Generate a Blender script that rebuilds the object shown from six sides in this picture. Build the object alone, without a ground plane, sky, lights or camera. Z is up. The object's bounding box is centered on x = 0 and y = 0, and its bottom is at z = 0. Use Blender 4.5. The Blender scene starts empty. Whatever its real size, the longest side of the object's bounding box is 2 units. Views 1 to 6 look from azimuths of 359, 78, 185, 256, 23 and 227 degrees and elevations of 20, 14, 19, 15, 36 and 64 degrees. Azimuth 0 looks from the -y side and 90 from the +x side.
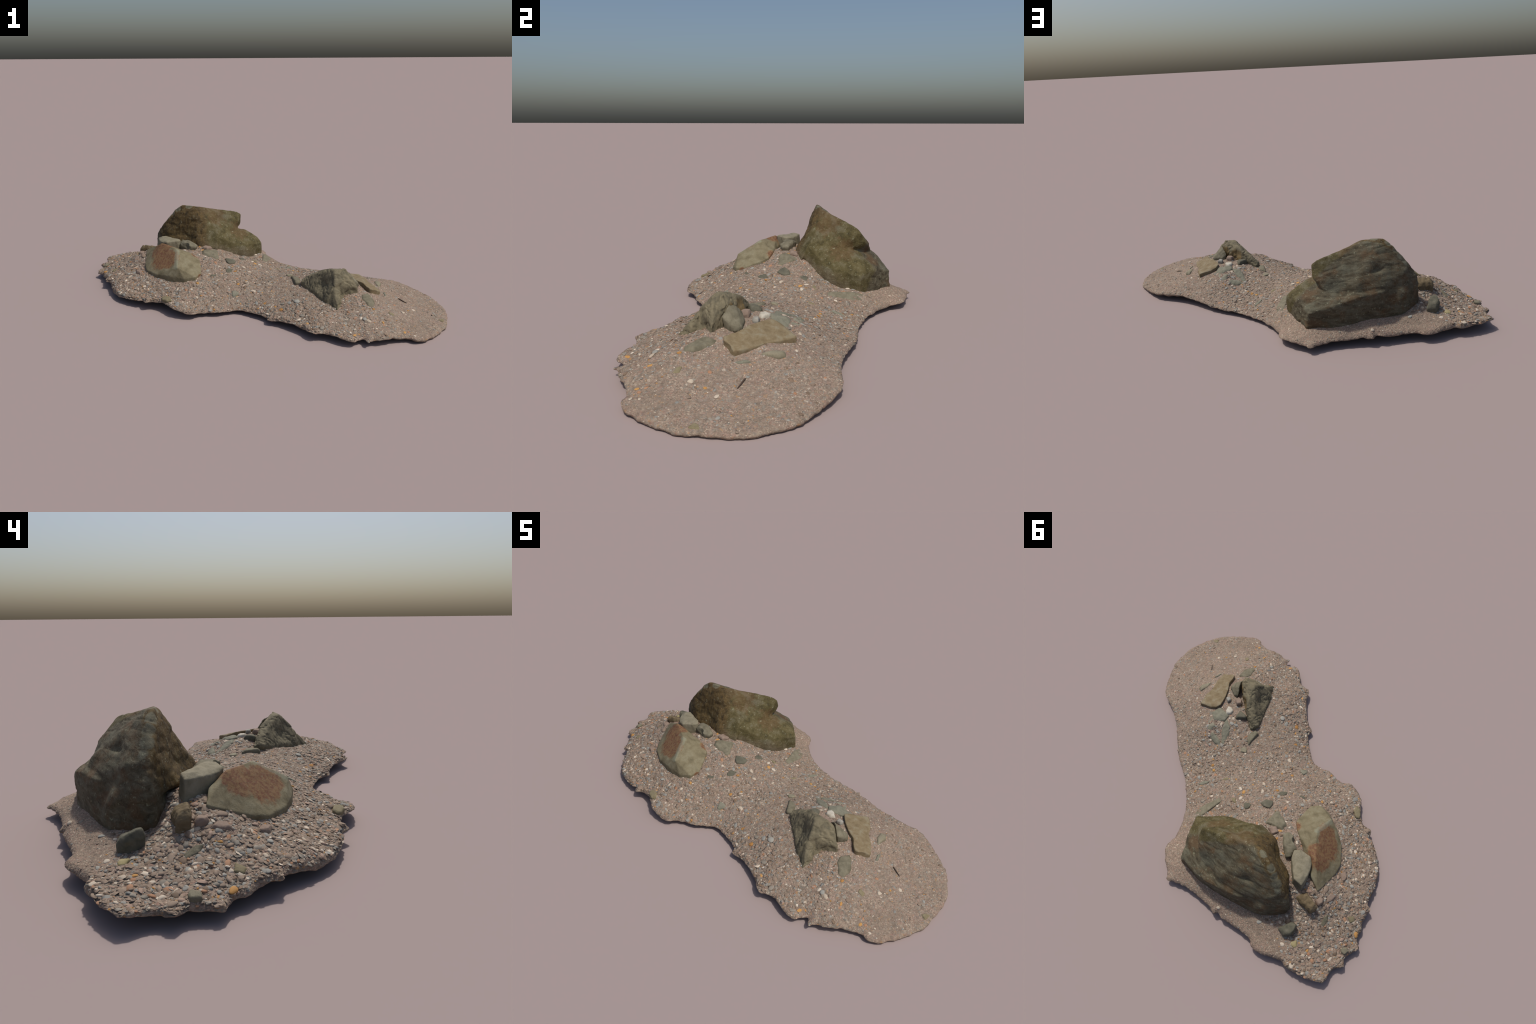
"""A raised patch of beach gravel with a big split boulder, an angular rusty rock,
a small outcrop and loose stones.  Everything is built in world coordinates."""
import bpy, bmesh, math, random
import numpy as np
from mathutils import Vector, Matrix
from mathutils.geometry import delaunay_2d_cdt

RNG = np.random.default_rng(7)
random.seed(7)

# ------------------------------------------------------------------ helpers
def srgb(r, g, b):
    def f(c):
        c /= 255.0
        return c / 12.92 if c <= 0.04045 else ((c + 0.055) / 1.055) ** 2.4
    return (f(r), f(g), f(b), 1.0)


def _hash(ix, iy, iz, seed):
    h = (ix.astype(np.int64) * 374761393 + iy.astype(np.int64) * 668265263
         + iz.astype(np.int64) * 2147483647 + seed * 974634777) & 0xFFFFFFFF
    h = ((h ^ (h >> 13)) * 1274126177) & 0xFFFFFFFF
    h = ((h ^ (h >> 16)) * 2246822519) & 0xFFFFFFFF
    return ((h ^ (h >> 15)) & 0xFFFFFF) / float(0xFFFFFF) * 2.0 - 1.0


def vnoise(p, seed=0):
    """smooth value noise in -1..1, p is (n,3)"""
    i = np.floor(p).astype(np.int64)
    f = p - i
    f = f * f * f * (f * (f * 6 - 15) + 10)
    out = 0
    for dx in (0, 1):
        for dy in (0, 1):
            for dz in (0, 1):
                w = ((f[:, 0] if dx else 1 - f[:, 0]) * (f[:, 1] if dy else 1 - f[:, 1])
                     * (f[:, 2] if dz else 1 - f[:, 2]))
                out = out + w * _hash(i[:, 0] + dx, i[:, 1] + dy, i[:, 2] + dz, seed)
    return out


def fbm(p, octaves=4, seed=0, gain=0.5):
    out, a, s = 0, 1.0, 1.0
    for o in range(octaves):
        out = out + a * vnoise(p * s + 17.3 * o, seed + o)
        a *= gain
        s *= 2.03
    return out


def smoothstep(a, b, x):
    t = np.clip((x - a) / (b - a), 0, 1)
    return t * t * (3 - 2 * t)


def in_poly(pts, poly):
    x, y = pts[:, 0], pts[:, 1]
    inside = np.zeros(len(pts), bool)
    j = len(poly) - 1
    for i in range(len(poly)):
        xi, yi, xj, yj = poly[i][0], poly[i][1], poly[j][0], poly[j][1]
        c = (yi > y) != (yj > y)
        inside ^= c & (x < (xj - xi) * (y - yi) / ((yj - yi) or 1e-12) + xi)
        j = i
    return inside


def dist_poly(pts, poly):
    a = np.asarray(poly)[:, :2]
    b = np.roll(a, -1, axis=0)
    best = np.full(len(pts), 9.0)
    for k in range(0, len(pts), 4000):
        p = pts[k:k + 4000, None, :2]
        ab = b - a
        t = np.clip(((p - a) * ab).sum(-1) / ((ab ** 2).sum(1) + 1e-12), 0, 1)
        best[k:k + 4000] = np.sqrt((((p - a) - t[..., None] * ab) ** 2).sum(-1)).min(1)
    return best


# ------------------------------------------------------------------ the gravel bed's form
# control points of the rim curve (x, y, z); counter-clockwise seen from below
RIM = [
    (0.858, -0.007, 0.030), (0.925, -0.092, 0.022), (0.974, -0.166, 0.014), (0.991, -0.245, 0.012), (1.000, -0.325, 0.010),
    (0.961, -0.463, 0.010), (0.934, -0.522, 0.010), (0.791, -0.656, 0.017), (0.743, -0.665, 0.021),
    (0.718, -0.653, 0.022), (0.652, -0.658, 0.029), (0.594, -0.681, 0.033), (0.531, -0.687, 0.031),
    (0.510, -0.703, 0.029), (0.494, -0.665, 0.028), (0.441, -0.691, 0.032), (0.401, -0.681, 0.036),
    (0.321, -0.626, 0.038), (0.260, -0.628, 0.038), (0.200, -0.553, 0.038), (0.103, -0.476, 0.034),
    (0.043, -0.452, 0.027), (0.041, -0.418, 0.026), (0.004, -0.386, 0.026), (-0.096, -0.326, 0.023),
    (-0.130, -0.322, 0.022), (-0.215, -0.349, 0.024), (-0.295, -0.351, 0.026), (-0.345, -0.380, 0.029),
    (-0.421, -0.366, 0.042), (-0.456, -0.343, 0.049), (-0.513, -0.282, 0.050), (-0.560, -0.254, 0.046),
    (-0.613, -0.260, 0.044), (-0.633, -0.225, 0.041), (-0.652, -0.226, 0.039), (-0.772, -0.150, 0.032),
    (-0.815, -0.096, 0.030), (-0.858, 0.001, 0.040), (-0.868, 0.033, 0.045), (-0.894, 0.041, 0.049),
    (-0.913, 0.116, 0.042), (-0.939, 0.147, 0.036), (-0.949, 0.189, 0.033), (-0.986, 0.218, 0.032),
    (-0.973, 0.301, 0.035), (-0.996, 0.335, 0.036), (-0.972, 0.379, 0.038), (-0.982, 0.457, 0.049),
    (-0.975, 0.468, 0.050), (-0.824, 0.539, 0.046), (-0.777, 0.540, 0.046), (-0.684, 0.590, 0.045),
    (-0.627, 0.600, 0.042), (-0.602, 0.586, 0.042), (-0.555, 0.590, 0.042), (-0.431, 0.619, 0.045),
    (-0.396, 0.618, 0.046), (-0.387, 0.633, 0.046), (-0.333, 0.631, 0.043), (-0.245, 0.643, 0.038),
    (-0.170, 0.662, 0.038), (-0.084, 0.703, 0.035), (-0.071, 0.687, 0.035), (0.039, 0.621, 0.034),
    (0.063, 0.588, 0.031), (0.068, 0.532, 0.027), (0.149, 0.404, 0.019), (0.275, 0.301, 0.022),
    (0.457, 0.212, 0.028), (0.590, 0.118, 0.038), (0.693, 0.065, 0.041), (0.808, 0.029, 0.036)]

# heights of the gravel between the stones
HEIGHTS = [
    (-0.014, 0.115, 0.121), (-0.027, -0.208, 0.082), (-0.047, 0.002, 0.116), (0.245, 0.124, 0.068),
    (-0.765, 0.443, 0.082), (-0.932, 0.184, 0.050), (-0.899, 0.339, 0.058), (0.807, -0.379, 0.042),
    (0.720, -0.613, 0.034), (0.115, -0.394, 0.060), (0.770, -0.295, 0.057), (-0.127, -0.223, 0.074),
    (0.068, 0.275, 0.085), (-0.158, 0.076, 0.150), (0.516, -0.557, 0.077), (-0.244, 0.024, 0.166),
    (-0.490, -0.271, 0.066), (-0.630, -0.183, 0.056), (-0.679, -0.045, 0.090), (0.301, -0.560, 0.070),
    (0.300, -0.442, 0.088), (0.130, 0.128, 0.080), (-0.385, 0.602, 0.069), (-0.574, 0.499, 0.088),
    (-0.727, 0.485, 0.076), (-0.048, 0.330, 0.095), (0.035, 0.385, 0.093), (-0.071, 0.588, 0.072),
    (-0.531, 0.471, 0.098), (-0.233, 0.177, 0.188), (-0.346, 0.179, 0.214), (-0.552, 0.282, 0.195),
    (-0.620, 0.330, 0.130), (-0.615, 0.400, 0.112), (-0.707, 0.285, 0.138), (-0.667, 0.205, 0.178),
    (-0.647, 0.012, 0.112), (-0.571, -0.062, 0.108), (-0.460, -0.105, 0.108), (-0.360, -0.130, 0.122),
    (-0.319, -0.091, 0.138), (-0.339, 0.035, 0.172), (-0.731, 0.174, 0.142), (-0.692, 0.044, 0.108),
    (-0.785, 0.260, 0.100), (-0.848, 0.182, 0.082), (-0.864, 0.153, 0.074), (0.512, -0.362, 0.132),
    (0.396, -0.469, 0.088), (0.351, -0.415, 0.094), (0.325, -0.369, 0.098), (0.244, -0.193, 0.114),
    (0.207, -0.138, 0.118), (0.419, -0.152, 0.142), (0.419, -0.208, 0.152), (0.580, -0.065, 0.096),
    (0.645, -0.300, 0.097), (0.561, -0.410, 0.112), (0.663, -0.174, 0.098), (0.353, 0.016, 0.089),
    (0.490, -0.022, 0.100), (0.180, -0.050, 0.112), (0.306, -0.185, 0.138), (0.213, -0.331, 0.095),
    (0.667, -0.487, 0.073), (0.937, -0.455, 0.020), (0.610, -0.589, 0.064), (0.734, -0.453, 0.060),
    (0.751, -0.046, 0.058), (0.423, 0.186, 0.041), (-0.216, 0.061, 0.165), (-0.400, 0.090, 0.205),
    (-0.500, 0.170, 0.200), (-0.785, -0.045, 0.078), (-0.803, 0.014, 0.078), (-0.903, 0.263, 0.068), (-0.219, 0.603, 0.071),
    (-0.349, 0.598, 0.074), (0.434, -0.056, 0.130), (0.466, -0.008, 0.106), (0.400, -0.024, 0.118), (0.372, -0.032, 0.116)]


def rim_curve(step=0.004):
    """closed centripetal Catmull-Rom through RIM, with a little raggedness"""
    P = np.array(RIM)
    n = len(P)
    out = []
    for i in range(n):
        p0, p1, p2, p3 = P[i - 1], P[i], P[(i + 1) % n], P[(i + 2) % n]
        d = [max(np.linalg.norm(b - a), 1e-5) ** 0.5 for a, b in ((p0, p1), (p1, p2), (p2, p3))]
        t0, t1 = 0.0, d[0]
        t2 = t1 + d[1]
        t3 = t2 + d[2]
        m = max(2, int(np.linalg.norm(p2 - p1) / step))
        for k in range(m):
            t = t1 + (t2 - t1) * k / m
            a1 = (t1 - t) / (t1 - t0) * p0 + (t - t0) / (t1 - t0) * p1
            a2 = (t2 - t) / (t2 - t1) * p1 + (t - t1) / (t2 - t1) * p2
            a3 = (t3 - t) / (t3 - t2) * p2 + (t - t2) / (t3 - t2) * p3
            b1 = (t2 - t) / (t2 - t0) * a1 + (t - t0) / (t2 - t0) * a2
            b2 = (t3 - t) / (t3 - t1) * a2 + (t - t1) / (t3 - t1) * a3
            out.append((t2 - t) / (t2 - t1) * b1 + (t - t1) / (t2 - t1) * b2)
    C = np.array(out)
    tan = np.roll(C, -1, 0) - np.roll(C, 1, 0)
    nor = np.stack([-tan[:, 1], tan[:, 0], 0 * tan[:, 0]], 1)
    nor /= np.linalg.norm(nor, axis=1, keepdims=True) + 1e-9
    # points outward
    area = (C[:, 0] * np.roll(C[:, 1], -1) - np.roll(C[:, 0], -1) * C[:, 1]).sum()
    if area > 0:
        nor = -nor
    jag = 0.0030 * fbm(C * 60, 2, 5)
    C[:, :2] += nor[:, :2] * jag[:, None]
    C[:, 2] += 0.004 * fbm(C * 24, 2, 9)
    return C, nor


RIMC, RIMN = rim_curve()


def shoulder(p):
    """how far the gravel stands above the rim edge"""
    return 0.006 + 0.008 * smoothstep(-0.4, -0.8, p[:, 0]) - 0.009 * smoothstep(-0.90, -0.97, p[:, 0]) * smoothstep(0.36, 0.42, p[:, 1])


class Heights:
    """thin-plate surface through the control heights"""
    def __init__(s):
        r = np.array(RIM)
        r[:, 2] += shoulder(r)
        s.P = np.vstack([r, np.array(HEIGHTS)])
        n = len(s.P)
        K = s.k(s.P[:, :2], s.P[:, :2]) + np.eye(n) * 2e-4
        Q = np.c_[np.ones(n), s.P[:, :2]]
        A = np.block([[K, Q], [Q.T, np.zeros((3, 3))]])
        s.w = np.linalg.solve(A, np.r_[s.P[:, 2], 0, 0, 0])

    @staticmethod
    def k(a, b):
        d2 = ((a[:, None] - b[None]) ** 2).sum(-1) + 1e-12
        return 0.5 * d2 * np.log(d2)

    def __call__(s, p):
        p = np.asarray(p, float)[:, :2]
        out = np.zeros(len(p))
        for i in range(0, len(p), 20000):
            q = p[i:i + 20000]
            out[i:i + 20000] = s.k(q, s.P[:, :2]) @ s.w[:-3] + np.c_[np.ones(len(q)), q] @ s.w[-3:]
        return out


HEIGHT = Heights()


def grain(p):
    """0 = fine sand, 1 = coarse shingle"""
    x, y = p[:, 0], p[:, 1]
    g = 0.50 + 0.55 * smoothstep(-0.35, -0.75, x) - 0.42 * smoothstep(0.45, 0.75, x)
    g = g - 0.9 * smoothstep(0.36, 0.50, y + 0.25 * smoothstep(-0.3, 0.1, x) * 0 - 0.0 * x) * smoothstep(-0.86, -0.70, x)
    g = g + 0.25 * smoothstep(-0.28, -0.45, y) * smoothstep(0.5, 0.2, x)
    return np.clip(g + 0.18 * vnoise(np.c_[p[:, :2] * 9, 0 * x], 31), 0, 1)


def bed_height(p):
    """full height with the rolled rim and small undulations"""
    q = np.c_[np.asarray(p)[:, :2], np.zeros(len(p))]
    d = dist_poly(q, RIMC)
    z = HEIGHT(q)
    g = grain(q)
    z = z + 0.0028 * fbm(q * 17, 2, 3) * smoothstep(0, 0.03, d) + (0.0008 + 0.0020 * g) * fbm(q * 75, 2, 4)
    z = z - (shoulder(q) + 0.002) * (1 - smoothstep(0, 0.018, d)) ** 2
    return z, d


# ------------------------------------------------------------------ node material helpers
class Mat:
    def __init__(s, name, rough=0.85):
        s.m = bpy.data.materials.new(name)
        s.m.use_nodes = True
        s.t = s.m.node_tree
        s.b = s.t.nodes["Principled BSDF"]
        s.b.inputs["Roughness"].default_value = rough
        s.b.inputs["Specular IOR Level"].default_value = 0.25
        s.obj = s.t.nodes.new("ShaderNodeTexCoord").outputs["Object"]

    def n(s, kind, **kw):
        nd = s.t.nodes.new("ShaderNode" + kind)
        for k, v in kw.items():
            if hasattr(nd, k):
                setattr(nd, k, v)
        return nd

    def link(s, a, b):
        s.t.links.new(a, b)

    def put(s, sock, v):
        if hasattr(v, "is_linked") or isinstance(v, bpy.types.NodeSocket):
            s.link(v, sock)
        else:
            sock.default_value = v

    def mapping(s, scale=(1, 1, 1), rot=(0, 0, 0), loc=(0, 0, 0), vec=None):
        m = s.n("Mapping")
        m.inputs["Scale"].default_value = scale
        m.inputs["Rotation"].default_value = rot
        m.inputs["Location"].default_value = loc
        s.link(vec or s.obj, m.inputs["Vector"])
        return m.outputs[0]

    def noise(s, scale, detail=4, rough=0.6, vec=None, dist=0.0):
        n = s.n("TexNoise")
        n.inputs["Scale"].default_value = scale
        n.inputs["Detail"].default_value = detail
        n.inputs["Roughness"].default_value = rough
        n.inputs["Distortion"].default_value = dist
        s.link(vec or s.obj, n.inputs["Vector"])
        return n.outputs["Fac"]

    def voronoi(s, scale, feature="F1", vec=None, rnd=1.0):
        n = s.n("TexVoronoi", feature=feature)
        n.inputs["Scale"].default_value = scale
        n.inputs["Randomness"].default_value = rnd
        s.link(vec or s.obj, n.inputs["Vector"])
        return n

    def math(s, op, a, b=0.0, c=None, clamp=False):
        n = s.n("Math", operation=op)
        n.use_clamp = clamp
        s.put(n.inputs[0], a)
        s.put(n.inputs[1], b)
        if c is not None:
            s.put(n.inputs[2], c)
        return n.outputs[0]

    def step(s, x, lo, hi):
        n = s.n("MapRange", interpolation_type="SMOOTHSTEP")
        s.put(n.inputs["Value"], x)
        n.inputs["From Min"].default_value = lo
        n.inputs["From Max"].default_value = hi
        return n.outputs[0]

    def mix(s, fac, a, b, mode="MIX"):
        n = s.n("Mix", data_type="RGBA", blend_type=mode)
        s.put(n.inputs["Factor"], fac)
        s.put(n.inputs["A"] if False else n.inputs[6], a)
        s.put(n.inputs[7], b)
        return n.outputs[2]

    def ramp(s, fac, stops, interp="LINEAR"):
        n = s.n("ValToRGB")
        r = n.color_ramp
        r.interpolation = interp
        while len(r.elements) < len(stops):
            r.elements.new(0.5)
        for e, (p, c) in zip(r.elements, stops):
            e.position = p
            e.color = c
        s.link(fac, n.inputs["Fac"])
        return n.outputs["Color"]

    def dot(s, nrm):
        n = s.n("VectorMath", operation="DOT_PRODUCT")
        s.link(s.obj, n.inputs[0])
        n.inputs[1].default_value = nrm
        return n.outputs["Value"]

    def blob(s, centre, radius):
        """soft ball mask 1 at the centre, 0 at the radius"""
        n = s.n("VectorMath", operation="DISTANCE")
        s.link(s.obj, n.inputs[0])
        n.inputs[1].default_value = centre
        return s.step(n.outputs["Value"], radius, radius * 0.35)

    def bump(s, height, strength, dist, prev=None):
        n = s.n("Bump")
        n.inputs["Strength"].default_value = strength
        n.inputs["Distance"].default_value = dist
        s.link(height, n.inputs["Height"])
        if prev:
            s.link(prev, n.inputs["Normal"])
        return n.outputs[0]

    def done(s, colour, normal=None):
        s.put(s.b.inputs["Base Color"], colour)
        if normal:
            s.link(normal, s.b.inputs["Normal"])
        return s.m


def bed_material():
    M = Mat("gravel_bed_material", 0.9)
    warp = M.noise(40, 2, 0.5)
    # position masks: sandy right lobe and back strip
    sep = M.n("SeparateXYZ")
    M.link(M.obj, sep.inputs[0])
    x, y = sep.outputs["X"], sep.outputs["Y"]
    sandy = M.math("ADD", M.math("MULTIPLY", M.step(x, 0.40, 0.8), 0.35), M.step(y, 0.42, 0.52), clamp=True)
    sandy = M.math("MULTIPLY", sandy, M.step(x, -0.86, -0.68))
    flat = M.mapping((1, 1, 1.6))
    big = M.voronoi(84, vec=flat)
    mid = M.voronoi(140, vec=flat)
    fine = M.voronoi(270, vec=flat)

    def palette(v, grit):
        s2 = M.n("SeparateColor")
        M.link(v.outputs["Color"], s2.inputs[0])
        return M.ramp(s2.outputs[0], grit, "CONSTANT")
    pal = [(0.0, srgb(137, 121, 106)), (0.16, srgb(121, 106, 92)), (0.30, srgb(147, 127, 112)), (0.44, srgb(112, 101, 88)),
           (0.55, srgb(137, 130, 119)), (0.66, srgb(154, 139, 121)), (0.76, srgb(121, 119, 110)),
           (0.86, srgb(176, 163, 145)), (0.91, srgb(143, 112, 98)), (0.955, srgb(168, 128, 84)), (0.985, srgb(194, 183, 166))]
    pal2 = [(0.0, srgb(142, 124, 108)), (0.2, srgb(115, 101, 88)), (0.4, srgb(156, 134, 118)), (0.58, srgb(129, 116, 102)),
            (0.72, srgb(170, 153, 134)), (0.82, srgb(116, 109, 100)), (0.89, srgb(150, 114, 100)), (0.955, srgb(184, 170, 150))]
    cb, cm, cf = palette(big, pal), palette(mid, pal), palette(fine, pal2)
    pick = M.step(M.noise(60, 2, 0.5), 0.42, 0.58)
    col = M.mix(pick, cm, cb)
    fpick = M.math("MAXIMUM", M.step(M.noise(26, 3, 0.6), 0.46, 0.60), M.math("MULTIPLY", sandy, 0.97))
    col = M.mix(fpick, col, cf)
    # soften the cell colours towards the mean and tint broadly
    sandcol = M.mix(M.noise(14, 4, 0.6), srgb(146, 127, 111), srgb(134, 119, 102))
    col = M.mix(M.math("ADD", 0.20, M.math("MULTIPLY", sandy, 0.12)), col, sandcol)
    col = M.mix(M.math("MULTIPLY", M.step(M.noise(7, 5, 0.65), 0.46, 0.68), 0.30), col, srgb(113, 99, 86))
    col = M.mix(M.math("MULTIPLY", M.step(M.noise(19, 4, 0.65, vec=M.mapping(loc=(4, 2, 0))), 0.50, 0.66), 0.22), col, srgb(140, 112, 103))
    gap = M.step(big.outputs["Distance"], 0.35, 0.75)
    col = M.mix(M.math("MULTIPLY", gap, M.math("MULTIPLY", pick, 0.30)), col, srgb(94, 81, 71))
    h = M.math("ADD", M.math("MULTIPLY", M.math("SUBTRACT", 1.0, mid.outputs["Distance"]), 0.7),
               M.math("MULTIPLY", M.math("SUBTRACT", 1.0, fine.outputs["Distance"]), 0.35))
    nb = M.bump(h, 0.7, 0.003)
    return M.done(col, nb)


def pebble_material(name, c1, c2, rough=0.75):
    M = Mat(name, rough)
    geo = M.n("NewGeometry").outputs["Random Per Island"]
    oi = M.n("ObjectInfo").outputs["Random"]
    r = M.math("FRACT", M.math("ADD", geo, oi))
    n = M.noise(160, 3, 0.6)
    f = M.math("ADD", M.math("MULTIPLY", r, 0.75), M.math("MULTIPLY", M.math("SUBTRACT", n, 0.4), 0.5), clamp=True)
    return M.done(M.mix(f, c1, c2), M.bump(M.noise(300, 3, 0.6), 0.25, 0.001))


def rock_material(name, dark, mid, light, rust=None, rust_at=None, rust_r=0.15, scale=30.0, stretch=(1, 1, 1), rot=(0, 0, 0),
                  speck=0.25, bump=0.5, ridge=None):
    M = Mat(name, 0.8)
    v = M.mapping(stretch, rot)
    a = M.noise(scale, 6, 0.65, vec=v, dist=0.4)
    col = M.ramp(a, [(0.30, dark), (0.50, mid), (0.72, light)])
    fine = M.noise(scale * 7, 3, 0.7)
    col = M.mix(M.math("MULTIPLY", M.step(fine, 0.52, 0.72), speck), col, light)
    col = M.mix(M.math("MULTIPLY", M.step(fine, 0.46, 0.30), speck), col, dark)
    if rust:
        w = M.noise(scale * 1.2, 5, 0.7)
        mask = None
        for c, r in rust_at:
            b = M.blob(c, r)
            mask = b if mask is None else M.math("MAXIMUM", mask, b)
        mask = M.step(M.math("ADD", mask, M.math("MULTIPLY", M.math("SUBTRACT", w, 0.5), 1.9)), 0.30, 0.72)
        col = M.mix(M.math("MULTIPLY", mask, 0.9), col, M.mix(M.step(M.noise(scale * 3, 4, 0.7), 0.38, 0.60), rust[0], rust[1]))
        col = M.mix(M.math("MULTIPLY", M.step(M.noise(scale * 5, 3, 0.7, vec=M.mapping(loc=(2, 5, 1))), 0.56, 0.66), 0.55), col, mid)
    if ridge:
        rm = None
        for c, r in ridge[1]:
            bl = M.blob(c, r)
            rm = bl if rm is None else M.math("MAXIMUM", rm, bl)
        rm = M.step(M.math("ADD", rm, M.math("MULTIPLY", M.math("SUBTRACT", M.noise(60, 4, 0.65), 0.5), 1.2)), 0.4, 0.9)
        col = M.mix(M.math("MULTIPLY", rm, 0.42), col, ridge[0])
    h = M.math("ADD", a, M.math("MULTIPLY", fine, 0.3))
    return M.done(col, M.bump(h, bump, 0.006))


def boulder_material():
    M = Mat("boulder_material", 0.78)
    # back and crown: dark grey-brown streaked along the bedding
    v = M.mapping((1.0, 2.6, 3.2), (0.35, -0.35, 0.75))
    a = M.noise(17, 7, 0.66, vec=v, dist=0.6)
    crown = M.ramp(a, [(0.30, srgb(52, 46, 35)), (0.44, srgb(77, 69, 52)), (0.57, srgb(92, 86, 69)), (0.72, srgb(112, 106, 87))])
    crown = M.mix(M.math("MULTIPLY", M.step(M.noise(11, 5, 0.65), 0.49, 0.62), 0.62), crown, srgb(90, 67, 43))
    crown = M.mix(M.math("MULTIPLY", M.step(M.noise(9.0, 4, 0.6, vec=M.mapping(loc=(3, 1, 7))), 0.50, 0.64), 0.55), crown, srgb(99, 98, 82))
    # front face (towards +x -y): mossy olive
    d = M.dot((0.650, -0.540, 0.535))
    w = M.noise(30, 4, 0.6)
    front = M.step(M.math("ADD", d, M.math("MULTIPLY", M.math("SUBTRACT", w, 0.5), 0.03)), -0.188, -0.168)
    f1 = M.noise(26, 6, 0.7)
    fcol = M.ramp(f1, [(0.30, srgb(58, 51, 30)), (0.46, srgb(82, 74, 44)), (0.58, srgb(94, 85, 55)), (0.74, srgb(114, 108, 84))])
    fcol = M.mix(M.math("MULTIPLY", M.step(M.noise(13, 4, 0.65), 0.48, 0.66), 0.75), fcol, srgb(103, 97, 77))
    rl = M.math("MAXIMUM", M.blob((-0.27, 0.32, 0.39), 0.15), M.blob((-0.13, 0.36, 0.25), 0.12))
    rl = M.step(M.math("ADD", rl, M.math("MULTIPLY", M.math("SUBTRACT", M.noise(28, 5, 0.7), 0.5), 2.6)), 0.55, 1.0)
    fcol = M.mix(M.math("MULTIPLY", rl, 0.36), fcol, srgb(98, 68, 43))
    # left face (towards -x -y): brown, streaked
    st = M.noise(22, 6, 0.7, vec=M.mapping((2.4, 2.4, 0.5), (0.0, 0.5, 0.0)))
    lcol = M.ramp(st, [(0.32, srgb(50, 42, 25)), (0.48, srgb(82, 66, 40)), (0.60, srgb(98, 80, 47)), (0.75, srgb(107, 103, 82))])
    sep = M.n("SeparateXYZ")
    M.link(M.obj, sep.inputs[0])
    ld = M.dot((-0.352, -0.837, 0.416))
    left = M.step(M.math("ADD", ld, M.math("MULTIPLY", M.math("SUBTRACT", w, 0.5), 0.03)), 0.022, 0.045)
    leftx = M.step(sep.outputs["X"], -0.27, -0.33)
    col = M.mix(front, crown, fcol)
    col = M.mix(M.math("MULTIPLY", left, leftx), col, lcol)
    # dusty foot: gravel-coloured dust caught near the ground, ragged
    dz = M.math("ADD", sep.outputs["Z"], M.math("MULTIPLY", M.noise(24, 4, 0.6), 0.10))
    zref = M.math("ADD", M.math("MULTIPLY", sep.outputs["Y"], -0.62), 0.345)
    dust = M.step(M.math("SUBTRACT", dz, zref), 0.075, 0.0)
    col = M.mix(M.math("MULTIPLY", dust, 0.5), col, srgb(116, 102, 84))
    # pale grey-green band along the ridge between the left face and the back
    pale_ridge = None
    for c, r in (((-.485, .332, .413), .040), ((-.520, .346, .385), .040), ((-.541, .352, .350), .040), ((-.552, .360, .312), .036), ((-.415, .315, .432), .036)):
        bl = M.blob(c, r)
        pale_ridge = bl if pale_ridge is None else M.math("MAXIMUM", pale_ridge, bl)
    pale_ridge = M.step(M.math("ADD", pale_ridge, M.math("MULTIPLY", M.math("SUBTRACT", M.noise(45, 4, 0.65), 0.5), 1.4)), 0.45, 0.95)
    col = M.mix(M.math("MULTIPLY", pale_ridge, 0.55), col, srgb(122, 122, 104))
    sp = M.noise(190, 3, 0.7)
    col = M.mix(M.math("MULTIPLY", M.step(sp, 0.55, 0.72), 0.30), col, srgb(134, 130, 108))
    col = M.mix(M.math("MULTIPLY", M.step(sp, 0.45, 0.30), 0.35), col, srgb(48, 42, 29))
    liche = M.math("MULTIPLY", M.step(M.noise(75, 4, 0.65), 0.605, 0.69), 0.5)
    col = M.mix(liche, col, srgb(150, 150, 124))
    h = M.math("ADD", a, M.math("MULTIPLY", sp, 0.25))
    return M.done(col, M.bump(h, 0.55, 0.008))


# ------------------------------------------------------------------ object helpers
ROOT = bpy.data.objects.new("gravel_patch", None)
bpy.context.scene.collection.objects.link(ROOT)
ROOT.empty_display_size = 0.2
ROOT["label"] = "patch of pinkish beach gravel with a dark boulder and stones"
ROOT["category"] = "rocky ground"


def add(name, mesh, mats, parent=ROOT):
    o = bpy.data.objects.new(name, mesh)
    bpy.context.scene.collection.objects.link(o)
    o.parent = parent
    if len(mesh.materials) == 0:
        for m in (mats if isinstance(mats, (list, tuple)) else [mats]):
            mesh.materials.append(m)
    return o


def mesh_np(name, V, F, smooth=True, mat_index=None):
    """triangles (or quads) from numpy"""
    me = bpy.data.meshes.new(name)
    V = np.asarray(V, np.float32)
    F = np.asarray(F, np.int32)
    me.vertices.add(len(V))
    me.vertices.foreach_set("co", V.ravel())
    me.loops.add(F.size)
    me.loops.foreach_set("vertex_index", F.ravel())
    me.polygons.add(len(F))
    me.polygons.foreach_set("loop_start", np.arange(0, F.size, F.shape[1], dtype=np.int32))
    if mat_index is not None:
        me.polygons.foreach_set("material_index", np.asarray(mat_index, np.int32))
    me.update(calc_edges=True)
    me.validate()
    if smooth:
        me.shade_smooth()
    return me


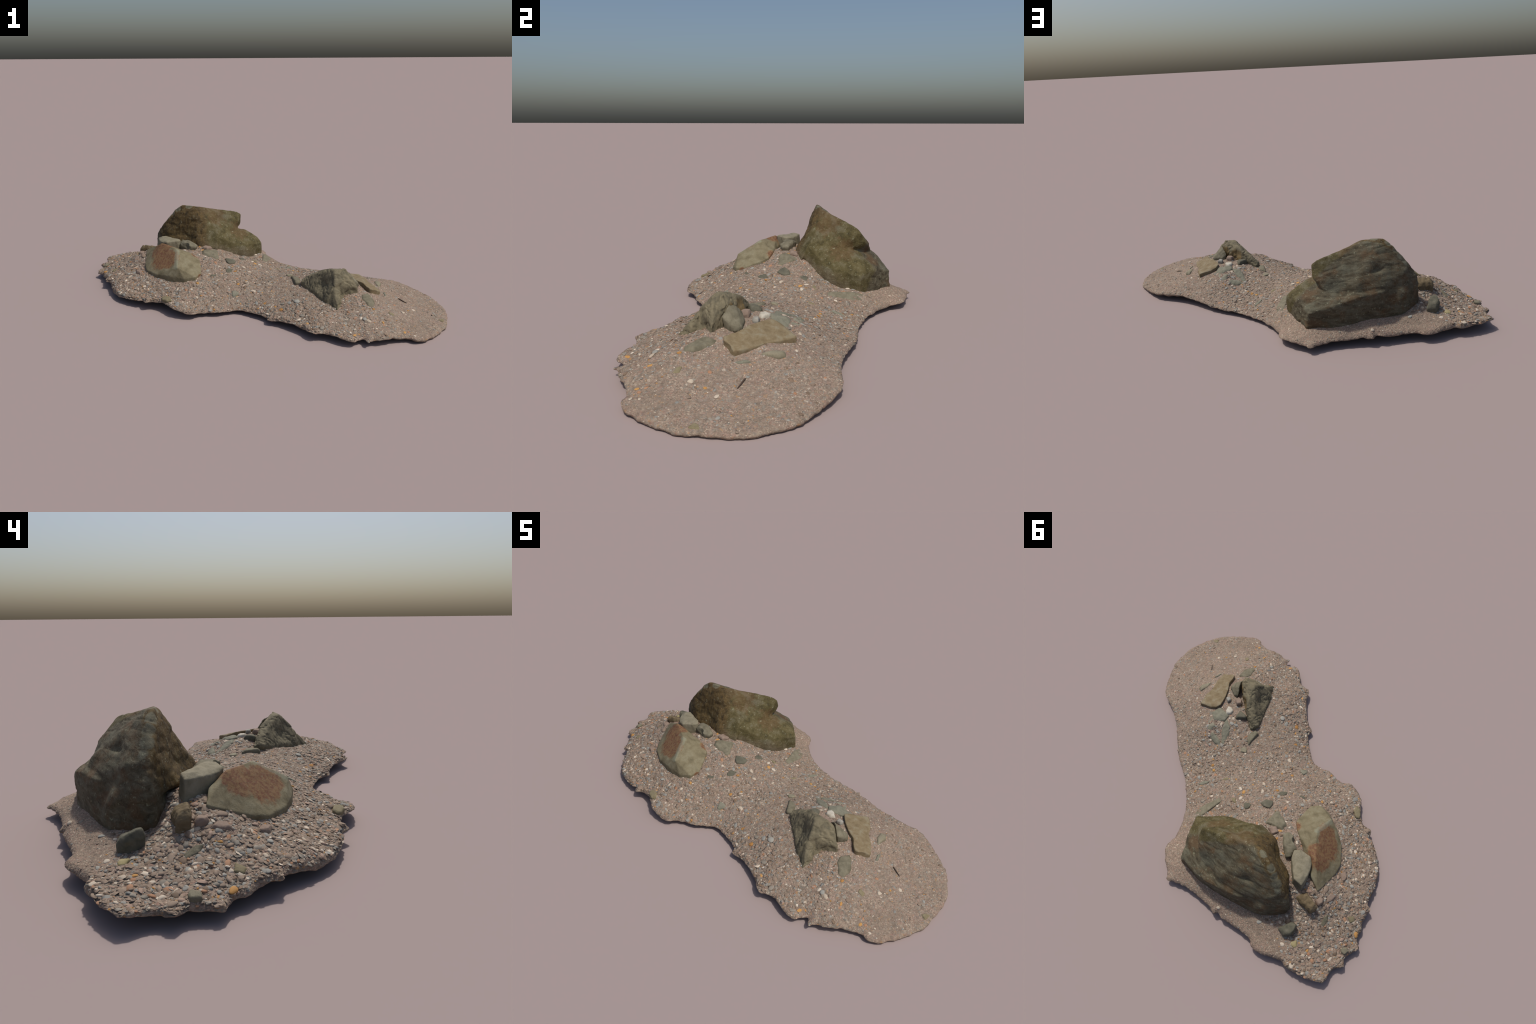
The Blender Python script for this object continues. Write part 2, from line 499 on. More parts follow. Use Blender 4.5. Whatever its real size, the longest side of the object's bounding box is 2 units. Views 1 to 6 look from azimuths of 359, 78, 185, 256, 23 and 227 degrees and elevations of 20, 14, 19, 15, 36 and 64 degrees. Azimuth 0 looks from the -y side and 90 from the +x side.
def union_mesh(hulls, voxel, smooth_iter=4):
    """union of convex hulls -> voxel remesh -> smoothed arrays"""
    bm = bmesh.new()
    for pts in hulls:
        vs = [bm.verts.new(p) for p in pts]
        r = bmesh.ops.convex_hull(bm, input=vs, use_existing_faces=False)
        junk = [g for g in r["geom_interior"] if isinstance(g, bmesh.types.BMVert)]
        bmesh.ops.delete(bm, geom=list(set(junk)), context="VERTS")
    bmesh.ops.recalc_face_normals(bm, faces=bm.faces[:])
    me = bpy.data.meshes.new("tmp")
    bm.to_mesh(me)
    bm.free()
    o = bpy.data.objects.new("tmp", me)
    bpy.context.scene.collection.objects.link(o)
    r = o.modifiers.new("r", "REMESH")
    r.mode = "VOXEL"
    r.voxel_size = voxel
    s = o.modifiers.new("s", "SMOOTH")
    s.factor = 0.5
    s.iterations = smooth_iter
    dg = bpy.context.evaluated_depsgraph_get()
    out = bpy.data.meshes.new_from_object(o.evaluated_get(dg))
    bpy.data.objects.remove(o)
    bpy.data.meshes.remove(me)
    return out


def coords(me):
    v = np.empty(len(me.vertices) * 3, np.float32)
    n = np.empty(len(me.vertices) * 3, np.float32)
    me.vertices.foreach_get("co", v)
    me.vertices.foreach_get("normal", n)
    return v.reshape(-1, 3).astype(float), n.reshape(-1, 3).astype(float)


def set_coords(me, v):
    me.vertices.foreach_set("co", np.asarray(v, np.float32).ravel())
    me.update()
    me.shade_smooth()


def roughen(me, amp, scale, seed, stretch=(1, 1, 1), octaves=4, facet=0.0):
    v, n = coords(me)
    p = v * np.array(stretch) * scale
    d = amp * fbm(p, octaves, seed)
    if facet:
        r = 1 - np.abs(fbm(p * 0.9 + 5, 3, seed + 40))
        d = d - facet * np.clip(r - 0.75, 0, 1) * 4
    set_coords(me, v + n * d[:, None])


def press(me, dents):
    """push the surface: (centre, radius, displacement)"""
    v, _ = coords(me)
    for c, r, dv in dents:
        w = np.exp(-((v - np.array(c)) ** 2).sum(1) / (r * r))
        v = v + w[:, None] * np.array(dv)
    set_coords(me, v)


# ------------------------------------------------------------------ gravel bed mesh
def build_bed(mat):
    step = 0.0062
    lo, hi = RIMC.min(0), RIMC.max(0)
    xs = np.arange(lo[0], hi[0], step)
    ys = np.arange(lo[1], hi[1], step * 0.866)
    gx, gy = np.meshgrid(xs, ys)
    gx = gx + (np.arange(len(ys)) % 2)[:, None] * step * 0.5
    q = np.stack([gx.ravel(), gy.ravel()], 1)
    q += RNG.uniform(-0.2, 0.2, q.shape) * step
    q = q[in_poly(q, RIMC)]
    q = q[dist_poly(q, RIMC) > 0.0035]
    nr = len(RIMC)
    pts = [Vector((float(a), float(b))) for a, b in RIMC[:, :2]] + [Vector((float(a), float(b))) for a, b in q]
    v, e, f, ov, oe, of = delaunay_2d_cdt(pts, [(i, (i + 1) % nr) for i in range(nr)], [], 1, 1e-6)
    P = np.array([(a.x, a.y) for a in v])
    F = np.array([t for t in f if len(t) == 3])
    a, b, c = P[F[:, 0]], P[F[:, 1]], P[F[:, 2]]
    cr = (b[:, 0] - a[:, 0]) * (c[:, 1] - a[:, 1]) - (b[:, 1] - a[:, 1]) * (c[:, 0] - a[:, 0])
    F[cr < 0] = F[cr < 0][:, ::-1]
    z, d = bed_height(P)
    edge = d < 1e-5
    # the rim itself follows the measured rim heights
    rimz = RIMC[((P[edge][:, None] - RIMC[None, :, :2]) ** 2).sum(-1).argmin(1), 2]
    z[edge] = rimz
    V = np.c_[P, np.maximum(z, 0.004)]
    # skirt rings below the rim and the underside
    n = len(V)
    rid = {}
    for i in range(nr):
        j = [k for k in ov[:0]]
    idx = np.where(edge)[0]
    near = ((RIMC[:, None, :2] - P[idx][None]) ** 2).sum(-1).argmin(1)
    top = idx[near]
    sn = np.array([np.convolve(np.r_[RIMN[-6:, k], RIMN[:, k], RIMN[:6, k]], np.ones(13) / 13, "valid") for k in range(2)]).T
    Vs, Fs = [V], [F]
    prev, base = top, n
    ccw = (RIMC[:, 0] * np.roll(RIMC[:, 1], -1) - np.roll(RIMC[:, 0], -1) * RIMC[:, 1]).sum() > 0
    deep = 0.55 + 0.9 * smoothstep(0.5, 0.8, RIMC[:, 0])
    for ins, dz in ((0.0015, 0.006), (0.006, 0.009), (0.014, 0.010)):
        ring = np.c_[RIMC[:, :2] - sn * ins, np.maximum(RIMC[:, 2] - dz * deep, 0.0)]
        ids = np.arange(base, base + nr)
        nx = np.roll(np.arange(nr), -1)
        A, B, Cc, D = prev, prev[nx], ids[nx], ids
        T = np.r_[np.c_[A, D, B], np.c_[B, D, Cc]] if ccw else np.r_[np.c_[A, B, D], np.c_[B, Cc, D]]
        Vs.append(ring)
        Fs.append(T)
        prev, base = ids, base + nr
    # underside: coarse sheet following the top, closed on the last ring
    ring = Vs[-1]
    step2 = 0.03
    gx, gy = np.meshgrid(np.arange(lo[0], hi[0], step2), np.arange(lo[1], hi[1], step2))
    q = np.stack([gx.ravel(), gy.ravel()], 1)
    q = q[in_poly(q, RIMC)]
    q = q[dist_poly(q, RIMC) > 0.03]
    pts = [Vector((float(a), float(b))) for a, b in ring[:, :2]] + [Vector((float(a), float(b))) for a, b in q]
    v2, e2, f2, ov2, _, _ = delaunay_2d_cdt(pts, [(i, (i + 1) % nr) for i in range(nr)], [], 1, 1e-6)
    P2 = np.array([(a.x, a.y) for a in v2])
    F2 = np.array([t for t in f2 if len(t) == 3])
    a, b, c = P2[F2[:, 0]], P2[F2[:, 1]], P2[F2[:, 2]]
    cr = (b[:, 0] - a[:, 0]) * (c[:, 1] - a[:, 1]) - (b[:, 1] - a[:, 1]) * (c[:, 0] - a[:, 0])
    F2[cr > 0] = F2[cr > 0][:, ::-1]
    nearest = ((P2[:, None] - ring[None, :, :2]) ** 2).sum(-1)
    dr = np.sqrt(nearest.min(1))
    z2 = np.where(dr < 1e-4, ring[nearest.argmin(1), 2],
                  np.maximum(HEIGHT(P2) - 0.024, 0.001))
    Vs.append(np.c_[P2, z2])
    Fs.append(F2 + base)
    me = mesh_np("gravel_bed", np.vstack(Vs), np.vstack(Fs))
    bm = bmesh.new()
    bm.from_mesh(me)
    bmesh.ops.remove_doubles(bm, verts=bm.verts[:], dist=1e-5)
    bm.to_mesh(me)
    bm.free()
    me.shade_smooth()
    return add("gravel_bed", me, mat)


# ------------------------------------------------------------------ stones
def stone_hull(outline, top, depth=0.05, bulge=0.72, mid=None, tilt=(0, 0)):
    """plan outline, top height (number, or one per outline point) -> hull control points"""
    o = np.array(outline, float)
    c = o.mean(0)
    tz = np.full(len(o), top, float) if np.isscalar(top) else np.array(top, float)
    m = (0.012 if mid is None else mid)
    pts = []
    for (x, y), z in zip(o, tz):
        pts.append((x, y, z - m))
        pts.append((c[0] + (x - c[0]) * bulge, c[1] + (y - c[1]) * bulge, z))
        pts.append((c[0] + (x - c[0]) * 0.9, c[1] + (y - c[1]) * 0.9, z - m - depth))
    return pts


def build_stone(name, mat, hulls, voxel=0.004, smooth=5, amp=0.0025, scale=28, seed=0, stretch=(1, 1, 1), facet=0.0, dents=()):
    me = union_mesh(hulls, voxel, smooth)
    if dents:
        press(me, dents)
    roughen(me, amp, scale, seed, stretch, 4, facet)
    v, _ = coords(me)
    v[:, 2] = np.maximum(v[:, 2], 0.002)
    set_coords(me, v)
    me.name = name
    return add(name, me, mat)


def build_boulder(mat):
    # lower block with the sloping ledge on its right and back
    low = [(-.233, .172, .03), (-.048, .326, .03), (.037, .385, .03), (-.068, .588, .03), (-.22, .588, .03), (-.36, .555, .03),
           (-.55, .485, .03), (-.60, .41, .03), (-.615, .345, .03), (-.50, .245, .03), (-.346, .172, .03),
           (.034, .392, .165), (.010, .408, .195), (-.075, .396, .256), (-.082, .588, .150), (-.168, .522, .232),
           (-.150, .588, .172), (-.220, .587, .193), (-.281, .573, .209), (-.36, .545, .218), (-.45, .508, .225), (-.53, .488, .17),
           (-.233, .218, .262), (-.111, .266, .190), (-.60, .420, .18), (-.628, .350, .22), (-.05, .42, .232), (-.03, .50, .182)]
    # crown: the tall left part, meeting in a ridge
    crown = [(-.445, .342, .428), (-.400, .336, .426), (-.462, .326, .434), (-.415, .312, .434), (-.379, .306, .432), (-.349, .315, .427), (-.322, .332, .417), (-.296, .352, .406),
             (-.512, .350, .394), (-.545, .350, .352), (-.572, .332, .318), (-.622, .358, .262), (-.632, .362, .205),
             (-.421, .462, .290), (-.34, .475, .305), (-.56, .475, .17), (-.44, .520, .20), (-.30, .52, .23),
             (-.346, .174, .210), (-.29, .180, .205), (-.233, .176, .190), (-.233, .222, .262), (-.274, .325, .392), (-.516, .250, .21), (-.59, .42, .22), (-.26, .430, .338)]
    # nose: the lower right part overhanging the ledge
    nose = [(-.324, .335, .416), (-.298, .353, .406), (-.272, .372, .394), (-.249, .392, .386), (-.220, .403, .381), (-.189, .409, .377),
            (-.158, .415, .372), (-.128, .427, .364), (-.100, .434, .347), (-.102, .473, .291), (-.103, .424, .278), (-.168, .524, .232),
            (-.135, .490, .300), (-.233, .222, .264), (-.177, .365, .322), (-.141, .383, .295), (-.274, .325, .391), (-.25, .22, .20),
            (-.200, .256, .240), (-.170, .300, .250), (-.130, .332, .236), (-.20, .38, .20), (-.30, .30, .25), (-.30, .470, .305), (-.30, .51, .24), (-.35, .420, .345)]
    me = union_mesh([low, crown, nose], 0.0060, 4)
    press(me, [((-.075, .47, .262), .035, (-.008, -.006, -.010)),  # crease above the ledge
               ((-.430, .432, .318), .024, (.003, -.008, -.008)),  # chipped socket on the back
               ((-.44, .24, .27), .070, (.006, .016, -.006)),      # hollow left face
               ((-.215, .31, .335), .050, (-.009, .012, -.010)),    # hollow upper front
               ((-.125, .391, .277), .030, (-.012, .010, 0)),
               ((-.08, .29, .13), .060, (.012, -.014, .002)),      # swelling front foot
               ((-.31, .505, .246), .045, (0, .016, .010)),
               ((-.485, .498, .195), .045, (.008, -.018, -.005)),
               ((-.616, .37, .127), .050, (-.018, .004, 0)),
               ((-.538, .408, .284), .040, (-.012, .012, .004))])
    # bedding grooves on the crown and back, finer chips all over
    v, n = coords(me)
    p = v @ np.array([[0.72, -0.25, 0.3], [0.66, 0.45, -0.5], [-0.2, 0.85, 0.8]])
    groove = fbm(p * np.array([5, 26, 26]), 3, 11)
    back = smoothstep(0.01, 0.05, -0.1386 - v @ np.array([0.650, -0.540, 0.535]))
    d = (0.0008 + 0.0026 * back) * groove + 0.0016 * fbm(v * 22, 4, 12) - 0.003 * back * np.clip(np.abs(fbm(p * np.array([4, 13, 13]), 2, 21)) * -8 + 1, 0, 1)
    set_coords(me, v + n * d[:, None])
    me.name = "boulder"
    return add("boulder", me, mat)


# ------------------------------------------------------------------ pebbles
def ico(sub):
    bm = bmesh.new()
    bmesh.ops.create_icosphere(bm, subdivisions=sub, radius=1.0)
    V = np.array([v.co[:] for v in bm.verts])
    F = np.array([[v.index for v in f.verts] for f in bm.faces])
    bm.free()
    return V, F


def pebble_shape(sub, seed, dome):
    V, F = ico(sub)
    k = np.random.default_rng(seed)
    # angular pebble: pull towards a few random cutting planes
    for _ in range(5):
        nrm = k.normal(size=3)
        nrm /= np.linalg.norm(nrm)
        lim = k.uniform(0.62, 0.92)
        dd = V @ nrm
        V = V - np.clip(dd - lim, 0, None)[:, None] * nrm * 0.85
    V = V * (1 + 0.10 * fbm(V * 1.3 + seed, 2, seed))[:, None]
    if dome:
        keep = V[:, 2] > -0.45
        fk = keep[F].all(1)
        F = F[fk]
        used = np.unique(F)
        m = np.zeros(len(V), int)
        m[used] = np.arange(len(used))
        V, F = V[used], m[F]
    return V, F


def scatter(count, seed):
    k = np.random.default_rng(seed)
    lo, hi = RIMC.min(0), RIMC.max(0)
    q = k.uniform(lo[:2], hi[:2], (count, 2))
    q = q[in_poly(q, RIMC)]
    q = q[dist_poly(q, RIMC) > 0.006]
    return q, k


BLOCK = [  # plan areas hidden under the large rocks
    [(-.22, .20), (-.05, .345), (.02, .40), (-.08, .57), (-.25, .57), (-.53, .47), (-.59, .40), (-.59, .35), (-.48, .26), (-.34, .20)],
    [(-.35, -.10), (-.34, .02), (-.46, .11), (-.64, .18), (-.63, .02), (-.56, -.05), (-.46, -.09)],
    [(.46, -.30), (.49, -.33), (.40, -.40), (.34, -.39), (.26, -.22), (.32, -.20)],
    [(.58, -.08), (.63, -.25), (.60, -.31), (.51, -.21), (.49, -.11)]]


def frames(q, k, tilt):
    e = 0.004
    z0 = bed_height(q)[0]
    H = HEIGHT
    gx = (H(q + [e, 0]) - H(q - [e, 0])) / (2 * e)
    gy = (H(q + [0, e]) - H(q - [0, e])) / (2 * e)
    n = np.c_[-gx, -gy, np.ones(len(q))] + np.c_[k.normal(0, tilt, (len(q), 2)), np.zeros(len(q))]
    n /= np.linalg.norm(n, axis=1, keepdims=True)
    a = k.uniform(0, 2 * math.pi, len(q))
    t = np.c_[np.cos(a), np.sin(a), np.zeros(len(q))]
    t -= n * (t * n).sum(1, keepdims=True)
    t /= np.linalg.norm(t, axis=1, keepdims=True)
    b = np.cross(n, t)
    return z0, np.stack([t, b, n], 2)


def build_gravel(mats, weights):
    q, k = scatter(78000, 21)
    g = grain(q)
    blocked = np.zeros(len(q), bool)
    for poly in BLOCK:
        blocked |= in_poly(q, poly)
    keep = (~blocked) & (k.uniform(size=len(q)) < 0.25 + 0.6 * g)
    q, g = q[keep], g[keep]
    size = (0.0022 + 0.0032 * g) * np.exp(k.normal(0, 0.32, len(q)))
    size = np.where(k.uniform(size=len(q)) < 0.055 + 0.05 * g, size * k.uniform(1.6, 2.5, len(q)), size)
    size = np.clip(size, 0.0016, 0.0115)
    z0, R = frames(q, k, 0.16)
    shapes = [pebble_shape(1, 100 + i, True) for i in range(10)]
    pick = k.integers(0, len(shapes), len(q))
    mi = k.choice(len(mats), len(q), p=weights)
    Vs, Fs, Ms, base = [], [], [], 0
    for s, (V, F) in enumerate(shapes):
        ids = np.where(pick == s)[0]
        m = len(ids)
        sc = size[ids, None] * np.c_[k.uniform(0.9, 1.5, m), k.uniform(0.7, 1.0, m), k.uniform(0.20, 0.36, m)]
        W = V[None] * sc[:, None]
        W = np.einsum("nij,nvj->nvi", R[ids], W)
        W += np.c_[q[ids], z0[ids] - size[ids] * 0.02][:, None]
        Vs.append(W.reshape(-1, 3))
        Fs.append((F[None] + (np.arange(m) * len(V))[:, None, None] + base).reshape(-1, 3))
        Ms.append(np.repeat(mi[ids], len(F)))
        base += m * len(V)
    me = mesh_np("gravel", np.vstack(Vs), np.vstack(Fs), True, np.concatenate(Ms))
    o = add("gravel", me, mats)
    o["kind"] = "stuff"
    return o


def build_pebbles(mats, weights, placed):
    meshes = {}

    def mesh_for(mi, s):
        if (mi, s) not in meshes:
            V, F = pebble_shape(2, 300 + s, False)
            me = mesh_np("pebble", V, F)
            me.materials.append(mats[mi])
            meshes[(mi, s)] = me
        return meshes[(mi, s)]
    proto = None
    # pebbles whose place and colour are known, then random larger ones
    q = np.array([p[:2] for p in placed])
    size = np.array([p[2] for p in placed])
    mi = [p[3] for p in placed]
    q2, k = scatter(2600, 77)
    g = grain(q2)
    ok = k.uniform(size=len(q2)) < 0.16 + 0.8 * g ** 1.6
    for poly in BLOCK:
        ok &= ~in_poly(q2, poly)
    q2, g = q2[ok], g[ok]
    sel = []
    for i in range(len(q2)):   # keep apart
        if all((q2[i] - q2[j]) @ (q2[i] - q2[j]) > 0.0007 for j in sel) and ((q - q2[i]) ** 2).sum(1).min() > 0.0006:
            sel.append(i)
        if len(sel) >= 296 - len(placed):
            break
    q2, g = q2[sel], g[sel]
    s2 = (0.0060 + 0.0055 * g) * np.exp(k.normal(0, 0.18, len(q2)))
    mi += list(k.choice(len(mats), len(q2), p=weights))
    Q = np.vstack([q, q2])
    S = np.r_[size, s2]
    z0, R = frames(Q, k, 0.12)
    for i in range(len(Q)):
        me = mesh_for(int(mi[i]), i % 7)
        o = bpy.data.objects.new("pebble", me) if proto is None else proto.copy()
        o.data = me
        proto = proto or o
        bpy.context.scene.collection.objects.link(o)
        o.parent = ROOT
        sx, sy, sz = S[i] * k.uniform(1.0, 1.35), S[i] * k.uniform(0.72, 0.95), S[i] * k.uniform(0.26, 0.42)
        M3 = R[i] @ np.diag([sx, sy, sz])
        M4 = Matrix.Identity(4)
        for a in range(3):
            for b in range(3):
                M4[a][b] = float(M3[a, b])
        M4[0][3], M4[1][3], M4[2][3] = float(Q[i, 0]), float(Q[i, 1]), float(z0[i] + sz * 0.02)
        o.matrix_world = M4


# ------------------------------------------------------------------ build
bed_mat = bed_material()
build_bed(bed_mat)

build_boulder(boulder_material())

# angular rock with a rust-red face
red_mat = rock_material("rusty_rock_material", srgb(98, 90, 68), srgb(120, 111, 87), srgb(135, 129, 106),
                        rust=(srgb(104, 66, 48), srgb(125, 96, 66)),
                        rust_at=[((-.565, .085, .235), .105), ((-.545, .01, .20), .11), ((-.50, -.03, .21), .085), ((-.365, .058, .19), .045), ((-.33, -.10, .13), .025)],
                        scale=24, speck=0.3,
                        ridge=(srgb(134, 138, 120), [((-.460, .010 - .012 * i, .246 - .0066 * i), .022) for i in range(10)]))
rr_top = [(-.463, .016, .252), (-.562, .122, .256), (-.452, -.103, .186), (-.317, -.092, .146), (-.348, -.134, .138),
          (-.337, .036, .184), (-.672, .207, .188), (-.645, .014, .128), (-.576, -.062, .128), (-.465, -.112, .130), (-.497, .112, .238),
          (-.379, .068, .205), (-.603, .186, .215), (-.662, .066, .138), (-.500, -.104, .135), (-.41, -.137, .128)]
build_stone("rusty_rock", red_mat, [rr_top + [(x, y, 0.05) for x, y, z in rr_top]], 0.0042, 1, 0.0016, 20, 3)

grey = rock_material("grey_green_stone_material", srgb(92, 87, 71), srgb(113, 107, 89), srgb(131, 125, 106), scale=30)
pale = rock_material("pale_stone_material", srgb(112, 106, 87), srgb(130, 123, 103), srgb(144, 137, 117), scale=30)
dark = rock_material("dark_green_stone_material", srgb(76, 75, 64), srgb(94, 91, 77), srgb(110, 106, 91), scale=35)
tan = rock_material("tan_stone_material", srgb(109, 94, 69), srgb(125, 110, 84), srgb(138, 130, 108), scale=34, speck=0.35)
olive = rock_material("olive_stone_material", srgb(112, 102, 76), srgb(126, 116, 90), srgb(138, 128, 104), scale=30)
taupe = rock_material("taupe_stone_material", srgb(122, 104, 91), srgb(135, 117, 103), srgb(147, 129, 115), scale=30, speck=0.2)
yellow = rock_material("yellow_stone_material", srgb(138, 126, 88), srgb(152, 140, 102), srgb(163, 151, 116), scale=40)
white = rock_material("white_stone_material", srgb(164, 155, 139), srgb(184, 177, 162), srgb(198, 192, 178), scale=45)
bluish = rock_material("blue_grey_stone_material", srgb(132, 128, 118), srgb(150, 146, 136), srgb(167, 162, 151), scale=45)
mossy = rock_material("mossy_stone_material", srgb(106, 104, 89), srgb(121, 119, 103), srgb(135, 130, 114), scale=26)
brown = rock_material("brown_stone_material", srgb(86, 74, 54), srgb(107, 93, 70), srgb(125, 112, 88), scale=26, stretch=(2, 1, 2))

# stones heaped between the boulder and the rusty rock
build_stone("stone", pale, [[(-.458, .165, .262), (-.480, .139, .264), (-.534, .128, .258), (-.566, .147, .252), (-.594, .200, .250),
                            (-.606, .255, .248), (-.562, .262, .256), (-.475, .200, .255), (-.58, .235, .262),
                            (-.458, .165, .16), (-.534, .128, .15), (-.600, .205, .12), (-.622, .262, .12), (-.56, .28, .12), (-.475, .20, .15)]],
            0.004, 4, 0.002, 26, 5)
build_stone("stone", grey, [stone_hull([(-.356, .148), (-.367, .115), (-.399, .110), (-.442, .136), (-.463, .150), (-.468, .193), (-.453, .215), (-.398, .187)],
                                      [.245, .245, .252, .255, .250, .250, .248, .255], .06)], 0.004, 4, 0.003, 30, 6,
            dents=[((-.421, .128, .239), .018, (0, .012, -.004))])
build_stone("stone", grey, [stone_hull([(-.239, .166), (-.230, .119), (-.222, .060), (-.276, .068), (-.333, .090), (-.334, .128), (-.281, .140)],
                                      [.207, .195, .176, .192, .208, .212, .208], .05)], 0.004, 4, 0.003, 30, 7)
build_stone("stone", brown, [stone_hull([(-.612, .297), (-.622, .261), (-.640, .246), (-.712, .250), (-.728, .262), (-.722, .296), (-.651, .303)],
                                       [.175, .188, .196, .197, .195, .185, .180], .06, .7, .02)], 0.004, 4, 0.003, 30, 8, stretch=(2.5, 1, 1))
build_stone("stone", dark, [stone_hull([(-.660, .453), (-.674, .411), (-.688, .380), (-.715, .378), (-.730, .403), (-.728, .434), (-.705, .458)],
                                      [.125, .138, .150, .155, .153, .143, .128], .05, .75, .02)], 0.004, 4, 0.002, 30, 9)
for outline, top in (([(-.690, .239), (-.692, .203), (-.715, .200), (-.727, .221), (-.720, .246)], .168),
                     ([(-.708, .185), (-.715, .149), (-.744, .140), (-.748, .181), (-.736, .207)], [.158, .154, .148, .150, .154]),
                     ([(-.666, .040), (-.682, .010), (-.710, .027), (-.717, .056), (-.704, .071)], .117)):
    build_stone("stone", taupe, [stone_hull(outline, top, .04)], 0.004, 4, 0.0025, 30, 10)

build_stone("stone", taupe, [stone_hull([(-.272, .172), (-.296, .136), (-.335, .148), (-.316, .186)], .222, .03)], 0.004, 3, 0.002, 30, 11)

# small outcrop on the right: a craggy rock, a tilted slab, a round stone
crag = rock_material("crag_material", srgb(84, 80, 66), srgb(113, 105, 84), srgb(133, 124, 100), rust=(srgb(132, 107, 66), srgb(118, 102, 72)),
                     rust_at=[((.38, -.235, .165), .07), ((.46, -.27, .19), .05)], scale=22, stretch=(1, 1.6, 1.0), bump=0.7)
build_stone("crag", crag, [
    [(.454, -.312, .253), (.395, -.322, .248), (.373, -.273, .238), (.336, -.212, .205), (.310, -.250, .198), (.272, -.220, .170),
     (.242, -.178, .142), (.246, -.158, .122), (.502, -.345, .196), (.518, -.362, .152), (.478, -.298, .220), (.435, -.372, .206), (.390, -.386, .190),
     (.352, -.410, .115), (.325, -.366, .112), (.285, -.292, .122), (.234, -.212, .130), (.306, -.188, .150), (.408, -.246, .190),
     (.516, -.362, .08), (.476, -.290, .08), (.306, -.185, .08), (.236, -.185, .08), (.236, -.215, .08), (.318, -.375, .07), (.352, -.420, .06), (.45, -.40, .08)],
    [(.384, -.395, .17), (.420, -.395, .17), (.396, -.472, .094), (.390, -.468, .06), (.355, -.415, .09), (.425, -.42, .10), (.42, -.40, .06)]],
    0.0042, 3, 0.0028, 22, 12, (1.0, 1.6, 1.2), 0.004,
    dents=[((.470, -.395, .135), .03, (-.016, .014, .0)), ((.335, -.33, .175), .035, (.008, .010, -.006)), ((.50, -.375, .145), .016, (-.012, .010, .004)), ((.375, -.222, .19), .025, (-.006, -.008, -.004))])
build_stone("slab", tan, [[(.580, -.063, .121), (.610, -.137, .121), (.634, -.235, .118), (.650, -.292, .115), (.646, -.302, .114), (.600, -.328, .136),
                          (.582, -.327, .145), (.560, -.290, .150), (.522, -.228, .156), (.492, -.178, .157), (.474, -.131, .158), (.484, -.105, .146), (.515, -.084, .134),
                          (.580, -.063, .09), (.634, -.240, .08), (.646, -.300, .08), (.585, -.325, .09), (.53, -.23, .08), (.48, -.13, .09), (.515, -.084, .08)]],
            0.0036, 3, 0.0018, 24, 13, dents=[((.628, -.175, .115), .03, (-.010, .0, .0)), ((.620, -.328, .12), .02, (.0, .010, .0)), ((.545, -.27, .15), .03, (.010, .004, 0))])
build_stone("stone", grey, [[(.530, -.252, .155), (.528, -.288, .165), (.497, -.322, .185), (.478, -.292, .223), (.462, -.262, .215), (.440, -.235, .180),
                            (.470, -.228, .160), (.538, -.280, .140), (.52, -.245, .12), (.45, -.23, .12), (.50, -.31, .12)]], 0.004, 4, 0.002, 30, 14)
build_stone("stone", taupe, [stone_hull([(.441, -.211), (.440, -.240), (.408, -.239), (.389, -.220), (.404, -.191)], .176, .04)], 0.004, 4, 0.002, 30, 15)
build_stone("stone", white, [stone_hull([(.429, -.128), (.442, -.162), (.418, -.172), (.393, -.160), (.388, -.135), (.410, -.118)], .158, .04)], 0.004, 3, 0.002, 30, 16)
build_stone("stone", bluish, [stone_hull([(.491, -.183), (.480, -.207), (.456, -.198), (.458, -.171)], .164, .04)], 0.004, 3, 0.002, 30, 17)
build_stone("stone", dark, [stone_hull([(.363, -.150), (.369, -.191), (.334, -.190), (.310, -.193), (.306, -.178), (.349, -.138)], .165, .04)], 0.004, 3, 0.002, 30, 18)
build_stone("stone", grey, [stone_hull([(.219, -.107), (.237, -.140), (.233, -.184), (.205, -.184), (.192, -.137), (.183, -.087)], .130, .03)], 0.004, 4, 0.002, 30, 19)
build_stone("stone", grey, [stone_hull([(.524, -.411), (.527, -.368), (.569, -.339), (.583, -.359), (.596, -.415), (.579, -.462), (.554, -.463)],
                                      [.122, .130, .130, .124, .117, .111, .114], .03)], 0.004, 4, 0.0015, 30, 20)
build_stone("stone", pale, [stone_hull([(.680, -.126), (.686, -.153), (.664, -.207), (.657, -.220), (.644, -.167), (.654, -.121)], .107, .03)], 0.004, 4, 0.0015, 30, 21)

# a low, green, lumpy stone breaking through the gravel
MOSS = [([(.492, -.068), (.476, -.122), (.440, -.130), (.392, -.128), (.380, -.085), (.430, -.045)], .016),
        ([(.470, -.065), (.458, .000), (.415, .024), (.392, -.030)], .010),
        ([(.405, -.005), (.400, .036), (.335, .036), (.292, .028), (.318, .000)], .005),
        ([(.395, -.110), (.340, -.098), (.300, -.038), (.272, .030), (.300, .020), (.338, -.040), (.385, -.065)], .006)]
for i, (o, proud) in enumerate(MOSS):
    z = HEIGHT(np.array(o))
    build_stone("mossy_stone", mossy, [stone_hull(o, list(z + proud * np.linspace(0.6, 1.0, len(o))), .02, .65, .010)], 0.004, 6, 0.0032, 32, 90 + i)

